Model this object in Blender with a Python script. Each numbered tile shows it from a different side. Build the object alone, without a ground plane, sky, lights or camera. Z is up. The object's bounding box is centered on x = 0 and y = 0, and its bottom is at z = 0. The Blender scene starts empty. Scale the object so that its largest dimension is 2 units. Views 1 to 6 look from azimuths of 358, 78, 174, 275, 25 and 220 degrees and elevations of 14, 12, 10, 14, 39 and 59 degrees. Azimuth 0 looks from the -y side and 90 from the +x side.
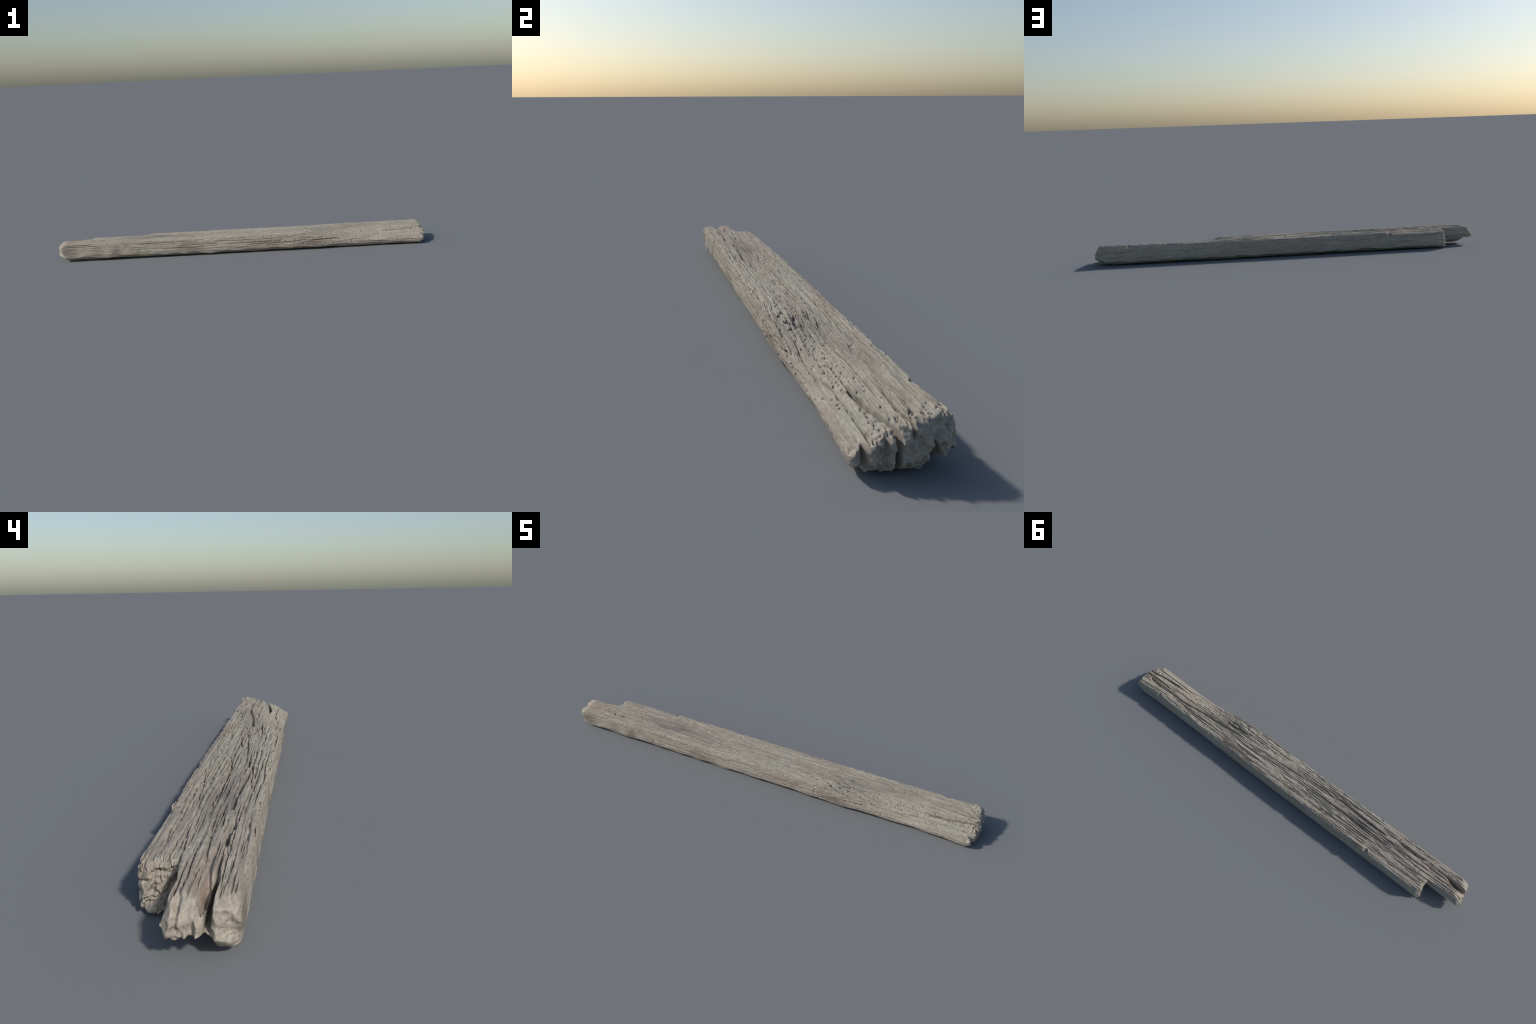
"""A weathered, split old timber beam lying on the ground.

The beam is described as an implicit solid (top relief, side faces, underside and
broken ends, minus splits, checks, pits and chips), polygonised with a small
surface-nets routine and then separated into its named parts.
"""
import bpy, math
import numpy as np

rng = np.random.default_rng(41)

# ----------------------------------------------------------------- noise tools
def _hash(ix, iy, seed):
    h = (ix.astype(np.int64) * 374761393 + iy.astype(np.int64) * 668265263
         + seed * 2147483647 * 7) & 0xFFFFFFFF
    h = ((h ^ (h >> 13)) * 1274126177) & 0xFFFFFFFF
    h = (h ^ (h >> 16)) & 0xFFFFFFFF
    return h

def noise(x, y, seed=0):
    """2D gradient noise, about -1..1"""
    x, y = np.broadcast_arrays(np.asarray(x, float), np.asarray(y, float))
    x0, y0 = np.floor(x), np.floor(y)
    fx, fy = x - x0, y - y0
    ux, uy = fx * fx * fx * (fx * (fx * 6 - 15) + 10), fy * fy * fy * (fy * (fy * 6 - 15) + 10)
    def g(dx, dy):
        a = _hash(x0 + dx, y0 + dy, seed) * (2 * math.pi / 4294967296.0)
        return np.cos(a) * (fx - dx) + np.sin(a) * (fy - dy)
    a = g(0, 0) * (1 - ux) + g(1, 0) * ux
    b = g(0, 1) * (1 - ux) + g(1, 1) * ux
    return (a * (1 - uy) + b * uy) * 1.5

def fbm(x, y, seed=0, octaves=3, gain=0.5):
    s, a, t = 0.0, 1.0, 0.0
    for i in range(octaves):
        s = s + a * noise(x * 2 ** i, y * 2 ** i, seed + 17 * i)
        t += a
        a *= gain
    return s / t

def cells(x, y, seed=0):
    """distance to the nearest jittered point (Worley), unit cell size"""
    x, y = np.broadcast_arrays(x, y)
    x0, y0 = np.floor(x), np.floor(y)
    best = np.full(x.shape, 9.0)
    for dx in (-1, 0, 1):
        for dy in (-1, 0, 1):
            h = _hash(x0 + dx, y0 + dy, seed)
            px = x0 + dx + (h & 0xFFFF) / 65535.0
            py = y0 + dy + (h >> 16) / 65535.0
            best = np.minimum(best, (px - x) ** 2 + (py - y) ** 2)
    return np.sqrt(best)

def step(e0, e1, v):
    t = np.clip((v - e0) / (e1 - e0), 0, 1)
    return t * t * (3 - 2 * t)

def bump(v, c, w):
    return np.exp(-((v - c) / w) ** 2)

def smax(a, b, k):
    h = np.clip(0.5 + 0.5 * (a - b) / k, 0, 1)
    return b + (a - b) * h + k * h * (1 - h)

def curve(pts, x):
    """smooth curve through (x, value) control points"""
    pts = sorted(pts)
    px = np.array([p[0] for p in pts]); py = np.array([p[1] for p in pts])
    lin = lambda q: np.interp(q, px, py)
    w = 0.25 * np.min(np.diff(px)) if len(px) > 1 else 0.0
    return (lin(x - w) + 2 * lin(x) + lin(x + w)) / 4

# ------------------------------------------------------------------- the grid
DX, DY, DZ = 0.0026, 0.00125, 0.00125
gx = np.arange(-1.022, 1.024, DX)
gy = np.arange(-0.112, 0.114, DY)
gz = np.arange(-0.012, 0.122, DZ)
TX, TY = np.meshgrid(gx, gy, indexing='ij')      # plan (top and underside)
FX, FZ = np.meshgrid(gx, gz, indexing='ij')      # elevation (long faces)
EY, EZ = np.meshgrid(gy, gz, indexing='ij')      # end elevation

# --------------------------------------------------------------- the top face
# height of the top over stations along the beam: columns are y positions
Y_COLS = [-0.100, -0.080, -0.055, -0.025, 0.010, 0.045, 0.075, 0.098]
TOP = [
    (-1.02, [.096, .097, .098, .098, .097, .096, .093, .090]),
    (-0.70, [.096, .098, .100, .098, .097, .096, .090, .083]),
    (-0.54, [.095, .098, .100, .098, .098, .097, .091, .084]),
    (-0.50, [.095, .098, .100, .099, .099, .099, .098, .094]),
    (-0.10, [.094, .097, .100, .100, .100, .099, .098, .094]),
    (0.20, [.092, .096, .100, .101, .101, .099, .097, .094]),
    (0.35, [.088, .094, .098, .098, .098, .098, .097, .093]),
    (0.46, [.060, .072, .081, .087, .092, .098, .098, .095]),
    (0.58, [.036, .048, .064, .080, .091, .099, .100, .096]),
    (0.72, [.026, .043, .060, .078, .091, .099, .102, .099]),
    (0.86, [.027, .044, .061, .077, .091, .099, .102, .099]),
    (1.02, [.028, .043, .059, .074, .089, .098, .102, .100]),
]
col = np.stack([curve([(s, r[j]) for s, r in TOP], gx) for j in range(len(Y_COLS))], 1)
top = np.stack([np.interp(gy, Y_COLS, col[i]) for i in range(len(gx))])
pad = np.pad(top, ((0, 0), (6, 6)), mode='edge')          # round the facets off
top = sum(pad[:, i:i + top.shape[1]] for i in range(13)) / 13.0

# grain flow: lines of constant g run along the fibres, swerving round the knot
KNOT = (0.335, -0.052)
flow = (0.007 * noise(TX * 1.4, TY * 5 + 3, 5) + 0.0018 * noise(TX * 5, TY * 16, 6)
        + 0.0007 * noise(TX * 20, TY * 40, 7))
swerve = 0.016 * np.tanh((TY - KNOT[1]) / 0.02) * bump(TX, KNOT[0], 0.075) * bump(TY, KNOT[1], 0.05)
g = TY + flow - swerve

# how strongly the grain is eroded: calmer on the front-right shoulder
calm = step(0.50, 0.72, TX) * step(0.01, -0.04, TY)
ledge = step(.060, .070, TY) * step(-.535, -.55, TX) * step(-.80, -.77, TX)   # smooth flake scar
rough = (1 - 0.75 * calm) * (1 - 0.8 * ledge)

relief = np.zeros_like(TX)
relief += 0.0016 * fbm(TX * 6, g * 22, 11, 2)
# lamellae: strips of harder wood standing at slightly different heights, with
# gaping seams between some of them
def lamellae(per_metre, height, seam, along, seed, keep):
    t = g * per_metre + 0.30 * noise(TX * 5, g * 40, seed + 5) + 0.13 * noise(TX * 38, g * 50, seed + 6) + .06 * noise(TX * 110, g * 120, seed + 7)
    i = np.floor(t); u = t - i
    level = lambda k: noise(TX * along, k * 7.31 + .5, seed)
    e = 0.10
    h = level(i) * step(-e, e, u) + level(i - 1) * (1 - step(-e, e, u))
    h = np.where(u > 1 - e, level(i) * (1 - step(1 - e, 1 + e, u)) + level(i + 1) * step(1 - e, 1 + e, u), h)
    edge = np.minimum(u, 1 - u)
    k = np.where(u < .5, i, i + 1)
    open_ = step(keep, keep + .35, noise(TX * along * 1.6, k * 3.77 + .2, seed + 1)
                 + .45 * noise(TX * along * 7, k * 5.13 + .7, seed + 2))
    crown = -0.35 * (2 * u - 1) ** 2
    return height * (h + crown) - seam * open_ * np.clip(1 - edge / .15, 0, 1) ** .8
rough *= 1 - .22 * step(.35, .6, TX)
relief += rough * lamellae(88, .0022, .0076, 2.4, 210, -.12)
relief += rough * lamellae(180, .0012, .0040, 3.5, 230, -.05)
relief += rough * 0.0009 * noise(TX * 24, g * 85, 16)
relief += (0.4 + 0.6 * rough) * 0.0006 * noise(TX * 14, g * 260, 14)
relief += 0.0008 * fbm(TX * 50, TY * 70, 15, 2)
crumble = np.maximum(step(.88, 1.0, TX), .7 * bump(TY, -.036, .016) * step(.42, .55, TX))
relief += crumble * (0.0022 * fbm(TX * 40, TY * 55, 17, 3) - 0.0035 * step(.25, .55, noise(TX * 60, TY * 110, 18)))
def gully(fx_, fy_, seed, sharp):
    return 1 - np.clip(np.abs(noise(TX * fx_ + 0.35 * noise(TX * 14, TY * 60, seed + 3), g * fy_, seed)) / sharp, 0, 1)

# long drying checks with hand-set courses: (points, half width, depth)
CHECKS = [
    ([(-.221, -.042), (-.295, -.042), (-.374, -.038), (-.451, -.037), (-.560, -.034)], .0034, .013),
    ([(.082, -.012), (.022, -.015), (-.074, -.022)], .0034, .011),
    ([(-.132, -.035), (-.173, -.038), (-.218, -.040)], .0034, .012),
    ([(-.071, .023), (-.133, .011), (-.195, .004), (-.271, .002), (-.329, .001), (-.409, .007), (-.487, .010), (-.602, .005)], .0026, .010),
    ([(-.167, .023), (-.232, .026), (-.292, .028)], .0030, .009),
    ([(-.157, -.042), (-.230, -.050), (-.304, -.054), (-.413, -.062)], .0024, .008),
    ([(-.123, .057), (-.229, .061), (-.280, .057), (-.401, .045), (-.511, .042)], .0026, .008),
    ([(.053, .021), (-.038, .018)], .0024, .007),
    ([(.348, .047), (.288, .046), (.234, .049), (.159, .048)], .0030, .011),
    ([(.459, -.025), (.398, -.026), (.350, -.032), (.298, -.031)], .0042, .016),
    ([(.633, .057), (.548, .051), (.468, .050), (.408, .049)], .0022, .007),
    ([(.203, .017), (.107, .012), (.012, -.004)], .0028, .009),
    ([(.287, .010), (.240, .005), (.129, -.013)], .0026, .008),
    ([(.207, -.054), (.124, -.056), (.036, -.050)], .0024, .008),
    ([(.266, -.034), (.241, -.035), (.197, -.043)], .0036, .012),
    ([(.916, .064), (.886, .064), (.836, .065), (.778, .059)], .0020, .007),
    ([(.747, .075), (.674, .081), (.610, .071)], .0020, .006),
    ([(.699, .055), (.607, .056), (.520, .052), (.421, .044)], .0022, .006),
    ([(-.591, -.011), (-.657, -.010), (-.703, .004)], .0026, .008),
    ([(-.621, -.018), (-.687, -.016), (-.755, -.017), (-.808, -.022), (-.900, -.016)], .0026, .009),
    ([(-.623, .033), (-.698, .029), (-.765, .034)], .0024, .008),
    ([(-.600, .064), (-.649, .068), (-.723, .062), (-.808, .059)], .0032, .007),
    ([(-.803, -.066), (-.832, -.065), (-.887, -.068)], .0026, .006),
    # the broad gutter that runs in from the right end, and its companions
    ([(.975, .031), (.90, .041), (.81, .039), (.72, .037), (.658, .031), (.581, .017), (.488, .010), (.415, .003), (.330, -.005)], .0062, .013),
    ([(1.01, .019), (.92, .014), (.86, .015), (.80, .017)], .0034, .009),
    ([(1.0, -.058), (.93, -.053), (.85, -.052), (.77, -.051), (.68, -.058)], .0026, .009),
    ([(.80, .0), (.74, .004), (.66, .002), (.58, -.004)], .0024, .006),
    # beside the front arm at the left end
    ([(-.590, -.047), (-.640, -.049), (-.680, -.047), (-.725, -.046), (-.775, -.052)], .0052, .017),
    ([(-.760, -.032), (-.83, -.030), (-.90, -.036), (-1.02, -.034)], .0060, .012),
]
cut = np.zeros_like(TX)
def carve(ys, w, d, x0, x1, taper, lean=0.0):
    i0, i1 = np.searchsorted(gx, [x0, x1])
    X, Y = TX[i0:i1], TY[i0:i1]
    yc = ys(gx[i0:i1])[:, None]
    env = step(x0, x0 + taper, X) * step(x1, x1 - taper, X)
    ww = w * (0.45 + 0.55 * env)
    t = (Y - yc) / ww
    t = np.where(t > 0, t / (1 + lean), t / (1 - lean))
    prof = np.clip(1.35 - np.abs(t) * 1.0, 0, 1)
    cut[i0:i1] = np.maximum(cut[i0:i1], d * env * prof)

for k, (pts, w, d) in enumerate(CHECKS):
    xs = [p[0] for p in pts]
    f = lambda q, pts=pts, k=k: (curve(pts, q) + 0.0016 * noise(q * 26, k * 3.7, 31)
                                 + 0.0007 * noise(q * 80, k * 5.1, 32))
    dd = d
    carve(f, w, dd * .9, min(xs) - .004, max(xs) + .004, .05, 0.2)

for k in range(210):
    x0 = rng.uniform(-1.0, 0.98)
    y0 = rng.uniform(-0.094, 0.094)
    L = float(np.clip(rng.lognormal(-2.1, .6), .03, .45))
    if x0 > .5 and y0 < 0 and rng.random() < .75:
        continue
    w = rng.uniform(.0013, .0026)
    d = rng.uniform(.003, .0085) * (0.7 + L)
    ph = rng.uniform(0, 99)
    def f(q, y0=y0, ph=ph):
        k1 = 0.016 * np.tanh((y0 - KNOT[1]) / 0.02) * bump(q, KNOT[0], .075) * bump(y0, KNOT[1], .05)
        return (y0 + k1 - 0.007 * noise(q * 1.4, y0 * 5 + 3, 5) - 0.0018 * noise(q * 5, y0 * 16, 6)
                + 0.0009 * noise(q * 24, ph, 33) + .0005 * noise(q * 70, ph, 34))
    carve(f, w, d, x0 - L / 2, x0 + L / 2, L * .4, rng.uniform(-.4, .4))
relief -= cut

# worm pits and rot pockets
def pit(x, y, rx, ry, d):
    i0, i1 = np.searchsorted(gx, [x - 2.2 * rx, x + 2.2 * rx])
    X, Y = TX[i0:i1], TY[i0:i1]
    r = np.sqrt(((X - x) / rx) ** 2 + ((Y - y) / ry) ** 2) + 0.8 * noise(X * 120, Y * 260, 41)
    relief[i0:i1] -= d * step(1.15, .45, r)

for k in range(120):                                   # band of holes past the knot
    x = rng.uniform(.36, .98)
    y = -.034 + .006 * math.sin(x * 9) + rng.normal(0, .015)
    pit(x, y, rng.uniform(.0025, .006), rng.uniform(.0014, .0026), rng.uniform(.002, .005))
for k in range(40):                                    # crumbling rim of the right end
    pit(rng.uniform(.93, .99), rng.uniform(-.06, .09), rng.uniform(.004, .010), rng.uniform(.002, .0045), rng.uniform(.002, .006))
for k in range(45):                                    # strewn over the rest
    pit(rng.uniform(-.95, .9), rng.uniform(-.085, .085), rng.uniform(.003, .008), rng.uniform(.0016, .003), rng.uniform(.002, .005))
# the knot: raised eye with deep pockets round it
relief += 0.0045 * bump(TX, .362, .030) * bump(TY, -.052, .011)
relief += 0.0035 * bump(TX, .305, .020) * bump(TY, -.058, .008)
for x, y, rx, ry, d in [(.352, -.068, .008, .0045, .012), (.336, -.062, .006, .004, .009), (.392, -.062, .007, .004, .008),
                        (.405, -.052, .006, .003, .008), (.412, -.044, .008, .004, .009), (.425, -.056, .006, .003, .008),
                        (.372, -.036, .010, .003, .009), (.305, -.040, .008, .0035, .008), (.282, -.060, .008, .003, .007),
                        (.425, -.040, .006, .005, .009), (.262, -.052, .009, .003, .006)]:
    pit(x, y, rx, ry, d)
for x, y in [(-.655, -.050), (-.700, -.047), (-.745, -.052), (-.79, -.052)]:
    pit(x, y, .010, .005, .008)

valley = np.clip(1 - (TY + .050) / .030, 0, 1) * step(-.056, -.050, TY)
relief -= 0.034 * valley * step(-.86, -.93, TX) * (1 + .25 * noise(TX * 30, TY * 60, 42))
top_z = top + relief + 0.0010

# ------------------------------------------------------------ front, back, base
front_mid = curve([(-1.02, -.092), (-.9, -.093), (-.6, -.092), (-.2, -.090), (.1, -.091), (.28, -.0935), (.40, -.0925),
                   (.55, -.088), (.7, -.084), (.85, -.086), (1.02, -.091)], gx)[:, None]
tuck = 0.007 * step(.036, .0, FZ) + 0.002 * step(.07, .11, FZ)       # leans in at foot and head
front = front_mid + tuck - 0.0015
sway = 0.002 * noise(FX * 3, FZ * 6, 55)
front -= 0.0021 * fbm(FX * 5, FZ * 12, 51, 2) + 0.0010 * noise(FX * 5, (FZ + sway) * 95, 52) + 0.0005 * noise(FX * 9, (FZ + sway) * 190, 53) + 0.0007 * fbm(FX * 40, FZ * 70, 62, 2)
front += 0.0028 * step(.30, .55, noise(FX * 34, FZ * 120, 63)) * step(.075, .09, FZ)      # flaked upper arris
front += 0.0030 * step(.38, .60, noise(FX * 48, FZ * 130, 64)) * step(-.1, .3, FX)
lines = 1 - np.clip(np.abs(noise(FX * 2.6, (FZ + sway) * 60, 54)) / .10, 0, 1)
ruled = .35 + .65 * bump(FX, .05, .45)
front += 0.0022 * lines * step(-.1, .4, noise(FX * 6, FZ * 40, 56)) * ruled
lines = 1 - np.clip(np.abs(noise(FX * 4.5, (FZ + sway) * 95, 57)) / .12, 0, 1)
front += 0.0015 * lines * step(-.1, .35, noise(FX * 9, FZ * 50, 58)) * (1 + 1.0 * bump(FX, .3, .3))
def side_check(face, sign, pts, w, d):
    xs = [p[0] for p in pts]
    zc = curve(pts, gx)[:, None] + (.0010 * noise(gx * 25, 7.7 + d * 900, 59))[:, None]
    env = step(min(xs), min(xs) + .03, FX) * step(max(xs), max(xs) - .03, FX)
    face += sign * d * env * np.clip(1.3 - np.abs(FZ - zc) / w, 0, 1)
for pts, w, d in [([(-.97, .088), (-.80, .087)], .0014, .004), ([(-.97, .079), (-.76, .080)], .0014, .003),
                  ([(-.58, .078), (-.40, .080), (-.22, .080)], .0013, .003), ([(-.35, .060), (-.12, .062)], .0012, .003),
                  ([(-.10, .058), (.05, .056), (.22, .060)], .0013, .004), ([(.02, .046), (.20, .048), (.33, .055)], .0014, .004),
                  ([(-.05, .032), (.10, .030)], .0012, .003), ([(.36, .052), (.46, .055), (.56, .058)], .0018, .006),
                  ([(.56, .043), (.68, .046), (.74, .046), (.88, .040)], .0016, .005), ([(-.68, .022), (-.55, .021)], .0013, .003),
                  ([(.62, .030), (.80, .024)], .0014, .003), ([(-.45, .048), (-.30, .047), (-.18, .048)], .0011, .0022),
                  ([(-.28, .036), (-.10, .037)], .0011, .0022), ([(-.15, .073), (.02, .072), (.18, .075)], .0013, .003),
                  ([(.10, .038), (.22, .036)], .0012, .0025), ([(-.62, .060), (-.50, .061)], .0011, .002)]:
    side_check(front, +1, pts, w, d * 1.8)
# chipped lower arris
front += 0.005 * step(.022, .004, FZ) * step(.05, .5, noise(FX * 13, FZ * 9, 60))
front += 0.004 * step(.020, .004, FZ) * step(.1, .5, noise(FX * 38, FZ * 30, 61))

back_mid = curve([(-1.02, .089), (-.80, .091), (-.55, .091), (-.2, .0925), (.1, .092), (.4, .0915), (.6, .088), (.75, .088),
                  (.84, .087), (.92, .0915), (1.02, .0925)], gx)[:, None]
back = back_mid + 0.0015 - 0.006 * step(.030, -.004, FZ) - 0.002 * step(.080, .105, FZ)
back += 0.0014 * fbm(FX * 5, FZ * 12, 71, 2) + 0.0008 * noise(FX * 4, (FZ + sway) * 80, 72) + 0.0004 * noise(FX * 8, (FZ - sway) * 170, 73)
lines = 1 - np.clip(np.abs(noise(FX * 2.0, (FZ - sway) * 45, 74)) / .07, 0, 1)
back -= 0.0014 * lines * step(0, .35, noise(FX * 5, FZ * 40, 75))
for pts, w, d in [([(.98, .066), (.80, .068)], .0014, .003), ([(.97, .040), (.86, .041)], .0014, .003),
                  ([(.55, .040), (.40, .044)], .0014, .002), ([(-.25, .066), (-.40, .070)], .0014, .002),
                  ([(-.55, .074), (-.80, .076)], .0014, .0025)]:
    side_check(back, -1, pts, w, d)
# bitten notch and chipped upper arris of the back face
back += 0.003 * bump(FX, -.500, .014) * step(.06, .085, FZ)
back -= 0.015 * step(-.534, -.526, FX) * step(-.509, -.514, FX) * step(.066, .088, FZ)
back -= 0.004 * step(.080, .096, FZ) * step(.15, .55, noise(FX * 15, FZ * 8, 76))
back -= 0.004 * step(.084, .096, FZ) * step(.1, .5, noise(FX * 45, FZ * 30, 77))
back -= 0.008 * step(.078, .094, FZ) * bump(FX, .84, .05) * step(-.2, .3, noise(FX * 28, FZ * 9, 78))
back -= 0.004 * step(.020, .004, FZ) * step(.15, .5, noise(FX * 16, FZ * 20, 79))

base = 0.004 + 0.0035 * fbm(TX * 7, TY * 22, 81, 3) + 0.0010 * noise(TX * 6, g * 90, 82)
base += 0.0016 * gully(3.5, 45, 83, .15)
# the middle prong at the left end is hollowed out from below
under = curve([(-1.02, .040), (-.955, .036), (-.925, .029), (-.87, .021), (-.845, .017), (-.80, .004), (-.78, .0)], gx)[:, None]
midprong = step(-.060, -.053, TY) * step(.06, .03, TY)
base += under * midprong * (1 + .12 * noise(TX * 40, TY * 90, 84))
# splayed gap below the right end
base += 0.045 * step(.90, 1.0, TX) * np.clip(1.05 - np.abs(TY - .052 + .004 * noise(TX * 60, TY * 20, 87)) / .016, 0, 1)
base += 0.010 * step(.95, 1.0, TX) * step(.05, .5, noise(TX * 5, TY * 55, 85))
base += 0.0125 * step(.058, .088, np.abs(TY)) * (1 + .8 * noise(TX * 9, TY * 10, 86))
arm = curve([(-1.02, .050), (-.980, .034), (-.965, .020), (-.945, .009), (-.92, .005), (-.87, .002), (-.80, .0)], gx)[:, None]
base += 0.022 * step(.935, .995, TX) * step(.040, .058, TY) + 0.010 * step(.95, 1.0, TX) * step(-.07, -.09, TY)
base = np.maximum(base, arm * step(-.046, -.056, TY))
base = np.maximum(base, 0.0)

# -------------------------------------------------------------------- the ends
right = np.interp(gy, [-.10, -.085, -.065, -.03, .0, .03, .06, .085, .10],
                  [.966, .976, .985, .994, .998, .998, .999, .998, .996])[:, None] + 0 * EZ
right -= (0.020 + 0.008 * step(.02, -.03, EY)) * np.clip((EZ - .050) / .050, 0, 1) ** 1.3
right -= 0.022 * step(.030, -.002, EZ)
right += 0.011 * fbm(EY * 42, EZ * 42, 91, 2) + 0.004 * noise(EY * 120, EZ * 120, 92)
right += 0.008 * (0.5 - cells(EY * 62, EZ * 62, 93)) + 0.004 * (0.5 - cells(EY * 150, EZ * 150, 112))
right -= 0.026 * bump(EY, -.066, .006) * step(.0, .03, EZ) + 0.012 * bump(EY, -.030, .004) * step(.02, .05, EZ)

left = np.interp(gy, [-.10, -.088, -.060, -.046, -.038, -.020, .0, .015, .03],
                 [-.966, -.974, -.984, -.982, -.986, -.992, -.994, -.992, -.986])[:, None] + 0 * EZ
left += 0.062 * np.clip((EZ - .060) / .045, 0, 1) ** 2 * step(-.045, -.036, EY) * (1 + .6 * noise(EY * 80, EZ * 12, 111))          # prong nose slopes back
left += 0.034 * np.clip((EZ - .074) / .025, 0, 1) ** 2 * step(-.036, -.045, EY) * (1 + .9 * noise(EY * 90, EZ * 12, 110))
left += 0.045 * np.clip((.034 - EZ) / .034, 0, 1) ** 1.8 * step(-.045, -.055, EY)        # front arm foot rounded up
left += 0.007 * np.abs(noise(EY * 34, EZ * 30, 113)) - .002 + 0.004 * np.abs(noise(EY * 70, EZ * 60, 114))   # broken facets
flute = noise((EY + .15 * EZ) * 95, EZ * 16, 94)
left += 0.008 * flute * step(-.05, -.038, EY) + 0.006 * fbm(EY * 38, EZ * 38, 95, 3)
left += 0.012 * np.clip((-.070 - EY + .55 * (EZ - .02)) / .03, 0, 1) * step(.07, .04, EZ)        # slanting lower facet
left += 0.005 * np.clip(1 - np.abs(noise((EY + .15 * EZ) * 60, EZ * 10, 96)) / .2, 0, 1) * step(-.05, -.038, EY)
left += 0.004 * np.clip(1 - np.abs(noise((EY * .6 + EZ) * 55, (EY - .6 * EZ) * 18, 97)) / .14, 0, 1) * step(-.045, -.055, EY) * step(.06, .03, EZ)

stub = -.822 + 0.010 * np.clip((EZ - .080) / .02, 0, 1) ** 2 - 0.006 * step(.03, .0, EZ)
stub = stub - .003 + 0.008 * step(.048, .022, EY) * step(.092, .070, EZ)       # hollowed beside the prong
stub = stub + 0.012 * step(.080, .098, EY)
radial = noise((EY * .8 + EZ * .6) * 85 + .5 * noise(EY * 40, EZ * 40, 98), (EZ * .8 - EY * .6) * 24, 99)
stub = stub + 0.006 * radial + 0.002 * fbm(EY * 60, EZ * 60, 100, 2)
stub = stub + 0.007 * np.clip(1 - np.abs(noise((EY * .8 + EZ * .6) * 48 + .6 * noise(EY * 40, EZ * 40, 98), (EZ * .8 - EY * .6) * 14, 101)) / .16, 0, 1)
stub = stub + 0.005 * np.clip(1 - np.abs(noise((EY * .9 + EZ * .4) * 90 + noise(EY * 50, EZ * 50, 107), (EZ * .9 - EY * .4) * 26, 106)) / .2, 0, 1)

# ------------------------------------------------------------- assemble solid
f32 = lambda a: a.astype(np.float32)
X3 = f32(gx)[:, None, None]; Y3 = f32(gy)[None, :, None]; Z3 = f32(gz)[None, None, :]

slope = np.hypot(np.gradient(top_z, DX, axis=0), np.gradient(top_z, DY, axis=1))
field = (Z3 - f32(top_z)[:, :, None]) / f32(np.sqrt(1 + slope ** 2))[:, :, None]
field = smax(field, f32(front)[:, None, :] - Y3, np.float32(.0045))
field = smax(field, Y3 - f32(back)[:, None, :], np.float32(.0042))
field = smax(field, f32(base)[:, :, None] - Z3, np.float32(.006))
field = smax(field, (X3 - f32(right)[None]) * np.float32(.8), np.float32(.005))
field = smax(field, (f32(left)[None] - X3) * np.float32(.8), np.float32(.004))

# missing back quarter at the left end: the prong's rear wall stays
wall_z = np.interp(gz, [0, .018, .035, .060, .080, .096, .11], [-.006, .001, .010, .022, .014, .009, .007])
wall = wall_z[None, :] + 0.012 * step(-.90, -.82, FX) * step(.07, .095, FZ) + .0018 * noise(FX * 10, FZ * 90, 102) + .0014 * noise(FX * 14, FZ * 30, 103)
gone = np.maximum((X3 - f32(stub)[None]) * np.float32(.85), f32(wall)[:, None, :] - Y3)
field = smax(field, -gone, np.float32(.005))

# splits that go right into the wood: half gap minus distance to a wandering sheet
def split(course, gap, floor, soft=.004, lean=0.0):
    global field
    c = curve(course, gx) + .0012 * noise(gx * 30, 4.4, 104) + .0006 * noise(gx * 90, 1.4, 105)
    h = curve(gap, gx); fl = curve(floor, gx)
    i = np.where(h > -0.002)[0]
    a, b = i[0], i[-1] + 1
    sheet = f32(c)[a:b, None, None] + np.float32(lean) * (Z3 - np.float32(.06))
    slot = np.maximum(np.abs(Y3 - sheet) - f32(h)[a:b, None, None], f32(fl)[a:b, None, None] - Z3)
    field[a:b] = smax(field[a:b], -slot, np.float32(soft))

split([(.66, -.031), (.74, -.031), (.80, -.031), (.86, -.027), (.90, -.022), (.97, -.011), (1.02, -.007)],
      [(.66, -.004), (.72, -.0003), (.78, .0028), (.835, .0070), (.86, .0054), (.92, .0048), (.98, .0052), (1.02, .007)],
      [(.66, .080), (.76, .066), (.84, .050), (.90, .040), (.95, .022), (1.02, -.02)], lean=.08)
split([(.78, .016), (.86, .015), (.92, .014), (1.02, .020)],
      [(.78, -.004), (.84, .0012), (.95, .0022), (1.02, .004)], [(.78, .085), (.9, .078), (1.02, .062)])
split([(-1.02, -.047), (-.96, -.046), (-.90, -.047), (-.86, -.049)],
      [(-1.02, .0050), (-.95, .0048), (-.905, .0045), (-.885, .002), (-.86, -.004)],
      [(-1.02, .040), (-.96, .046), (-.92, .050), (-.86, .080)], lean=-.12)

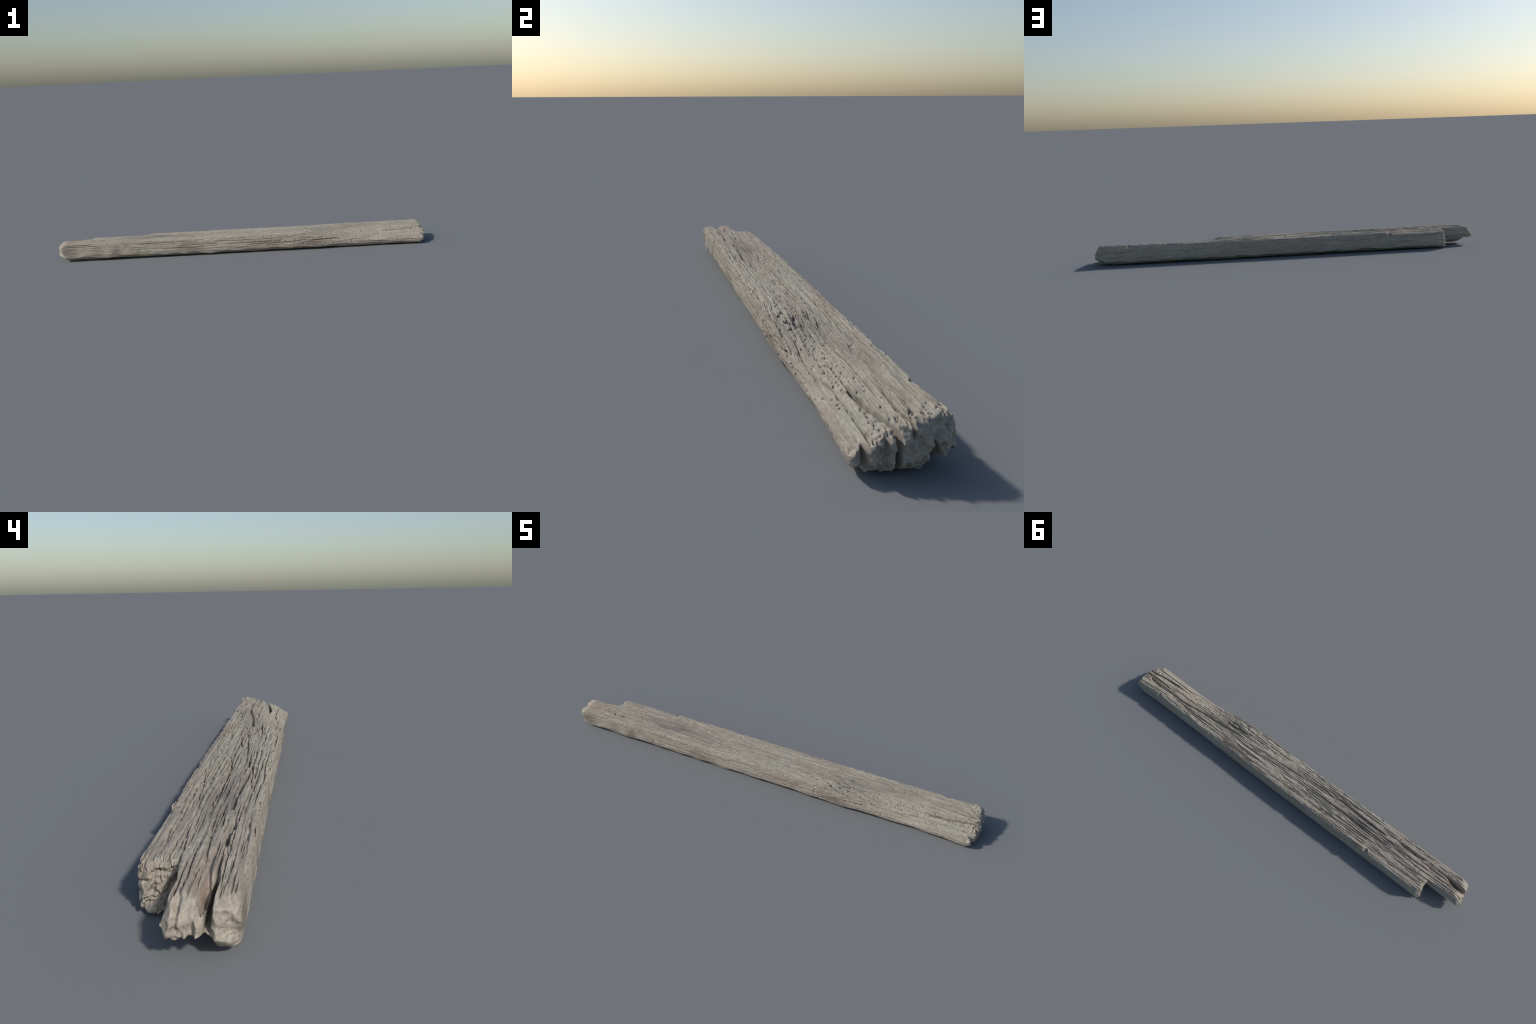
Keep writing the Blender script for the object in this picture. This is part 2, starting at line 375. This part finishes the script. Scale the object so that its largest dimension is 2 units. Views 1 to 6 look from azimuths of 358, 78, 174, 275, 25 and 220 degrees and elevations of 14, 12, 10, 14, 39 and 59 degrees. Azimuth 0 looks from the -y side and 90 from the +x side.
# ------------------------------------------------------------ surface nets mesh
def surface_nets(F):
    inside = F < 0
    nx, ny, nz = F.shape
    cnt = np.zeros((nx - 1, ny - 1, nz - 1), np.uint8)
    corners = [(i, j, k) for i in (0, 1) for j in (0, 1) for k in (0, 1)]
    for i, j, k in corners:
        cnt += inside[i:nx - 1 + i, j:ny - 1 + j, k:nz - 1 + k]
    active = (cnt > 0) & (cnt < 8)
    ci = np.argwhere(active)
    index = np.full(active.shape, -1, np.int64)
    index[active] = np.arange(len(ci))
    val = {c: F[ci[:, 0] + c[0], ci[:, 1] + c[1], ci[:, 2] + c[2]].astype(float) for c in corners}
    acc = np.zeros((len(ci), 3)); n = np.zeros(len(ci))
    for c in corners:
        for ax in range(3):
            if c[ax] == 0:
                d = list(c); d[ax] = 1; d = tuple(d)
                va, vb = val[c], val[d]
                m = (va < 0) != (vb < 0)
                t = va[m] / (va[m] - vb[m])
                p = np.tile(np.array(c, float), (m.sum(), 1)); p[:, ax] += t
                acc[m] += p; n[m] += 1
    pos = ci + acc / n[:, None]
    quads = []
    for ax in range(3):
        sl0 = [slice(None)] * 3; sl1 = [slice(None)] * 3
        sl0[ax] = slice(0, -1); sl1[ax] = slice(1, None)
        a, b = inside[tuple(sl0)], inside[tuple(sl1)]
        e = np.argwhere(a != b)
        u, v = (ax + 1) % 3, (ax + 2) % 3
        ok = (e[:, u] > 0) & (e[:, v] > 0) & (e[:, u] < F.shape[u] - 1) & (e[:, v] < F.shape[v] - 1)
        e = e[ok]
        flip = ~a[tuple(e.T)]
        def cell(du, dv):
            q = e.copy(); q[:, u] -= du; q[:, v] -= dv
            return index[tuple(q.T)]
        q = np.stack([cell(1, 1), cell(0, 1), cell(0, 0), cell(1, 0)], 1)
        q[flip] = q[flip][:, ::-1]
        quads.append(q)
    return pos, np.concatenate(quads)

verts, quads = surface_nets(field)
verts = verts * np.array([DX, DY, DZ]) + np.array([gx[0], gy[0], gz[0]])

# keep only the one connected body (drop crumbs left floating by the carving)
lab = np.arange(len(verts))
while True:
    m = lab[quads].min(1)
    new = lab.copy()
    for k in range(4):
        np.minimum.at(new, quads[:, k], m)
    new = new[new]
    if np.array_equal(new, lab):
        break
    lab = new
main = np.bincount(lab).argmax()
quads = quads[lab[quads[:, 0]] == main]
used = np.unique(quads); remap = np.full(len(verts), -1); remap[used] = np.arange(len(used))
verts, quads = verts[used], remap[quads]

# one light relaxation to take the lattice stepping out
for lam in (.5, -.30, .4):
    s = np.zeros_like(verts); n = np.zeros(len(verts))
    for k in range(4):
        a, b = quads[:, k], quads[:, (k + 1) % 4]
        np.add.at(s, a, verts[b]); np.add.at(s, b, verts[a])
        np.add.at(n, a, 1); np.add.at(n, b, 1)
    verts = verts + lam * (s / n[:, None] - verts)

# settle exactly into the frame: 2 m long, centred, standing on z = 0
lo, hi = verts.min(0), verts.max(0)
verts[:, 0] = (verts[:, 0] - (lo[0] + hi[0]) / 2) * (2.0 / (hi[0] - lo[0]))
verts[:, 1] -= (lo[1] + hi[1]) / 2
verts[:, 2] -= lo[2]

# whole-body vertex normals, shared by all parts so that no seam shows
fn = np.cross(verts[quads[:, 2]] - verts[quads[:, 0]], verts[quads[:, 3]] - verts[quads[:, 1]])
vn = np.zeros_like(verts)
for k in range(4):
    np.add.at(vn, quads[:, k], fn)
vn /= np.maximum(np.linalg.norm(vn, axis=1), 1e-12)[:, None]

# ------------------------------------------------------------------- materials
class Nodes:
    def __init__(self, name):
        self.mat = bpy.data.materials.new(name); self.mat.use_nodes = True
        self.t = self.mat.node_tree; self.t.nodes.clear()
    def new(self, kind, **props):
        n = self.t.nodes.new(kind)
        for k, v in props.items():
            setattr(n, k, v)
        return n
    def link(self, a, b):
        self.t.links.new(a, b)
    def noise(self, vec, scale, stretch=(1, 1, 1), detail=4, rough=.55, offset=(0, 0, 0)):
        m = self.new('ShaderNodeMapping')
        m.inputs['Scale'].default_value = stretch; m.inputs['Location'].default_value = offset
        self.link(vec, m.inputs['Vector'])
        n = self.new('ShaderNodeTexNoise')
        n.inputs['Scale'].default_value = scale; n.inputs['Detail'].default_value = detail
        n.inputs['Roughness'].default_value = rough
        self.link(m.outputs['Vector'], n.inputs['Vector'])
        return n.outputs['Fac']
    def ramp(self, fac, a, b, lo=0.0, hi=1.0):
        n = self.new('ShaderNodeMapRange', interpolation_type='SMOOTHSTEP')
        for s, v in (('From Min', a), ('From Max', b), ('To Min', lo), ('To Max', hi)):
            n.inputs[s].default_value = v
        self.link(fac, n.inputs['Value'])
        return n.outputs['Result']
    def math(self, op, a, b=0.0):
        n = self.new('ShaderNodeMath', operation=op)
        for i, v in enumerate((a, b)):
            if isinstance(v, (int, float)):
                n.inputs[i].default_value = v
            else:
                self.link(v, n.inputs[i])
        return n.outputs[0]
    def mix(self, fac, a, b, blend='MIX'):
        n = self.new('ShaderNodeMix', data_type='RGBA', blend_type=blend)
        for i, v in ((0, fac), (6, a), (7, b)):
            if isinstance(v, (int, float)):
                n.inputs[i].default_value = v
            elif isinstance(v, tuple):
                n.inputs[i].default_value = (*v, 1)
            else:
                self.link(v, n.inputs[i])
        return n.outputs[2]
    def blob(self, vec, centre, radii):
        """soft ellipsoidal mask round a place on the beam"""
        m = self.new('ShaderNodeMapping', vector_type='POINT')
        m.inputs['Scale'].default_value = tuple(1 / r for r in radii)
        m.inputs['Location'].default_value = tuple(-c / r for c, r in zip(centre, radii))
        self.link(vec, m.inputs['Vector'])
        l = self.new('ShaderNodeVectorMath', operation='LENGTH')
        self.link(m.outputs['Vector'], l.inputs[0])
        return self.ramp(l.outputs['Value'], 1.0, 0.25)

def weathered_wood():
    N = Nodes('weathered_grey_wood')
    obj = N.new('ShaderNodeTexCoord').outputs['Object']
    # the fibre pattern runs along x, bent a little
    warp = N.new('ShaderNodeTexNoise'); warp.inputs['Scale'].default_value = 5.0
    warp.inputs['Detail'].default_value = 1.0
    N.link(obj, warp.inputs['Vector'])
    off = N.new('ShaderNodeVectorMath', operation='MULTIPLY_ADD')
    N.link(warp.outputs['Color'], off.inputs[0]); off.inputs[1].default_value = (0, .02, .02)
    N.link(obj, off.inputs[2])
    vec = off.outputs[0]

    silver, warm, umber, slate = (.392, .364, .303), (.380, .336, .282), (.255, .220, .184), (.198, .186, .172)
    c = N.mix(N.ramp(N.noise(vec, 3.0, (1, 4, 4), 3), .42, .60), silver, warm)
    c = N.mix(N.ramp(N.noise(vec, 7.0, (.7, 3, 3), 4, offset=(3, 1, 0)), .55, .75, 0, .55), c, umber)
    c = N.mix(N.ramp(N.noise(vec, 9.0, (.35, 9, 9), 4, offset=(5, 2, 1)), .52, .74, 0, .26), c, slate)
    c = N.mix(N.ramp(N.noise(vec, 14.0, (.5, 5, 5), 3, offset=(1, 7, 1)), .58, .72, 0, .20), c, (.42, .405, .340))
    c = N.mix(N.ramp(N.noise(vec, 24.0, (.6, 2.2, 2.2), 4, .6, offset=(8, 3, 2)), .50, .70, 0, .40), c, umber)
    # stained places
    place = N.noise(vec, 16.0, (.4, 4, 4), 4, offset=(2, 2, 9))
    for centre, radii, colr, amt in [
            ((-.50, -.01, .10), (.24, .050, .05), (.190, .172, .160), .75),
            ((-.33, -.02, .10), (.20, .050, .05), (.215, .200, .185), .55),
            ((.44, -.01, .10), (.16, .060, .05), (.215, .200, .180), .50),
            ((.60, .03, .10), (.16, .050, .05), (.230, .205, .185), .40),
            ((-.91, -.030, .06), (.09, .022, .05), (.330, .235, .180), .75),
            ((-.80, -.030, .10), (.16, .030, .04), (.310, .250, .210), .55),
            ((-.93, -.10, .05), (.07, .03, .05), (.150, .134, .112), .85),
            ((-.78, -.10, .04), (.05, .03, .06), (.190, .174, .143), .75),
            ((-.68, -.10, .03), (.05, .03, .05), (.165, .150, .125), .80),
            ((-.28, -.10, .04), (.09, .03, .05), (.195, .176, .146), .75),
            ((.36, -.10, .03), (.12, .03, .05), (.180, .152, .126), .90),
            ((.15, -.10, .04), (.14, .03, .05), (.290, .240, .200), .60),
            ((.88, -.06, .06), (.10, .03, .04), (.410, .420, .345), .55),
            ((.72, -.06, .06), (.14, .04, .05), (.400, .385, .310), .50)]:
        m = N.math('MULTIPLY', N.blob(obj, centre, radii), N.ramp(place, .32, .62, .25, 1.0))
        c = N.mix(N.math('MULTIPLY', m, amt), c, colr)
    # damp stains across the front face, near the left end
    sp = N.new('ShaderNodeSeparateXYZ'); N.link(obj, sp.inputs[0])
    co = N.new('ShaderNodeCombineXYZ')
    N.link(N.math('SUBTRACT', sp.outputs['X'], N.math('MULTIPLY', sp.outputs['Z'], .30)), co.inputs['X'])
    N.link(sp.outputs['Z'], co.inputs['Z'])
    tall = N.noise(co.outputs[0], 4.0, (3.6, 0, 2.2), 3, .6, (3.7, 3, 3))
    left_front = N.blob(obj, (-.60, -.105, .045), (.55, .045, .10))
    c = N.mix(N.math('MULTIPLY', left_front, N.ramp(tall, .48, .66, 0, .60)), c, (.190, .174, .145))
    # fine fibres and speckle
    fib = N.noise(vec, 60.0, (.12, 4, 4), 5, .65)
    c = N.mix(1.0, c, N.mix(N.ramp(fib, .30, .70), (.80, .79, .78), (1.12, 1.12, 1.12)), 'MULTIPLY')
    spk = N.noise(vec, 120.0, (.6, 1.5, 1.5), 3, .6, (4, 4, 4))
    c = N.mix(1.0, c, N.mix(N.ramp(spk, .30, .66), (.86, .85, .85), (1.06, 1.06, 1.06)), 'MULTIPLY')

    b1 = N.new('ShaderNodeBump'); b1.inputs['Strength'].default_value = .55; b1.inputs['Distance'].default_value = .0016
    N.link(fib, b1.inputs['Height'])
    b2 = N.new('ShaderNodeBump'); b2.inputs['Strength'].default_value = .35; b2.inputs['Distance'].default_value = .0010
    N.link(spk, b2.inputs['Height']); N.link(b1.outputs['Normal'], b2.inputs['Normal'])
    p = N.new('ShaderNodeBsdfPrincipled')
    p.inputs['Roughness'].default_value = .92
    p.inputs['Specular IOR Level'].default_value = .15
    N.link(c, p.inputs['Base Color']); N.link(b2.outputs['Normal'], p.inputs['Normal'])
    out = N.new('ShaderNodeOutputMaterial')
    N.link(p.outputs['BSDF'], out.inputs['Surface'])
    return N.mat

wood = weathered_wood()

# ------------------------------------------------------- separate into the parts
cen = verts[quads].mean(1)
cx, cy = cen[:, 0], cen[:, 1]
region = np.zeros(len(quads), int)                                   # 0: shaft
region[(cx < -.84) & (cy < -.043)] = 1                               # front arm
region[(cx < -.84) & (cy >= -.043)] = 2                              # middle prong
region[(cx < -.76) & (cx >= -.84) & (cy > .018)] = 3                 # broken stub
cut_y = np.interp(cx, [.80, .86, .97, 1.02], [-.031, -.027, -.011, -.007])
region[(cx > .84) & (cy < cut_y)] = 4                                # tongues at the right end
region[(cx > .84) & (cy >= cut_y) & (cy < .036)] = 5
region[(cx > .84) & (cy >= np.maximum(cut_y, .036))] = 6
region[((cx - .345) / .075) ** 2 + ((cy + .056) / .026) ** 2 + ((cen[:, 2] - .1) / .05) ** 2 < 1] = 7
NAMES = ['shaft', 'split_arm', 'split_arm', 'broken_stub', 'frayed_tongue', 'frayed_tongue', 'frayed_tongue', 'knot']

root = bpy.data.objects.new('wooden_beam', None)
root['label'] = 'weathered grey wooden beam with deep cracks and broken split ends'
root['category'] = 'driftwood beam'
bpy.context.scene.collection.objects.link(root)
for r, name in enumerate(NAMES):
    q = quads[region == r]
    ids = np.unique(q); loc = np.full(len(verts), -1); loc[ids] = np.arange(len(ids))
    me = bpy.data.meshes.new(name)
    me.from_pydata(verts[ids].tolist(), [], loc[q].tolist())
    me.polygons.foreach_set('use_smooth', np.ones(len(q), bool))
    me.normals_split_custom_set_from_vertices(vn[ids].tolist())
    me.materials.append(wood)
    me.update()
    ob = bpy.data.objects.new(name, me)
    ob.parent = root
    bpy.context.scene.collection.objects.link(ob)
print('beam faces', len(quads), 'extent', verts.min(0), verts.max(0))
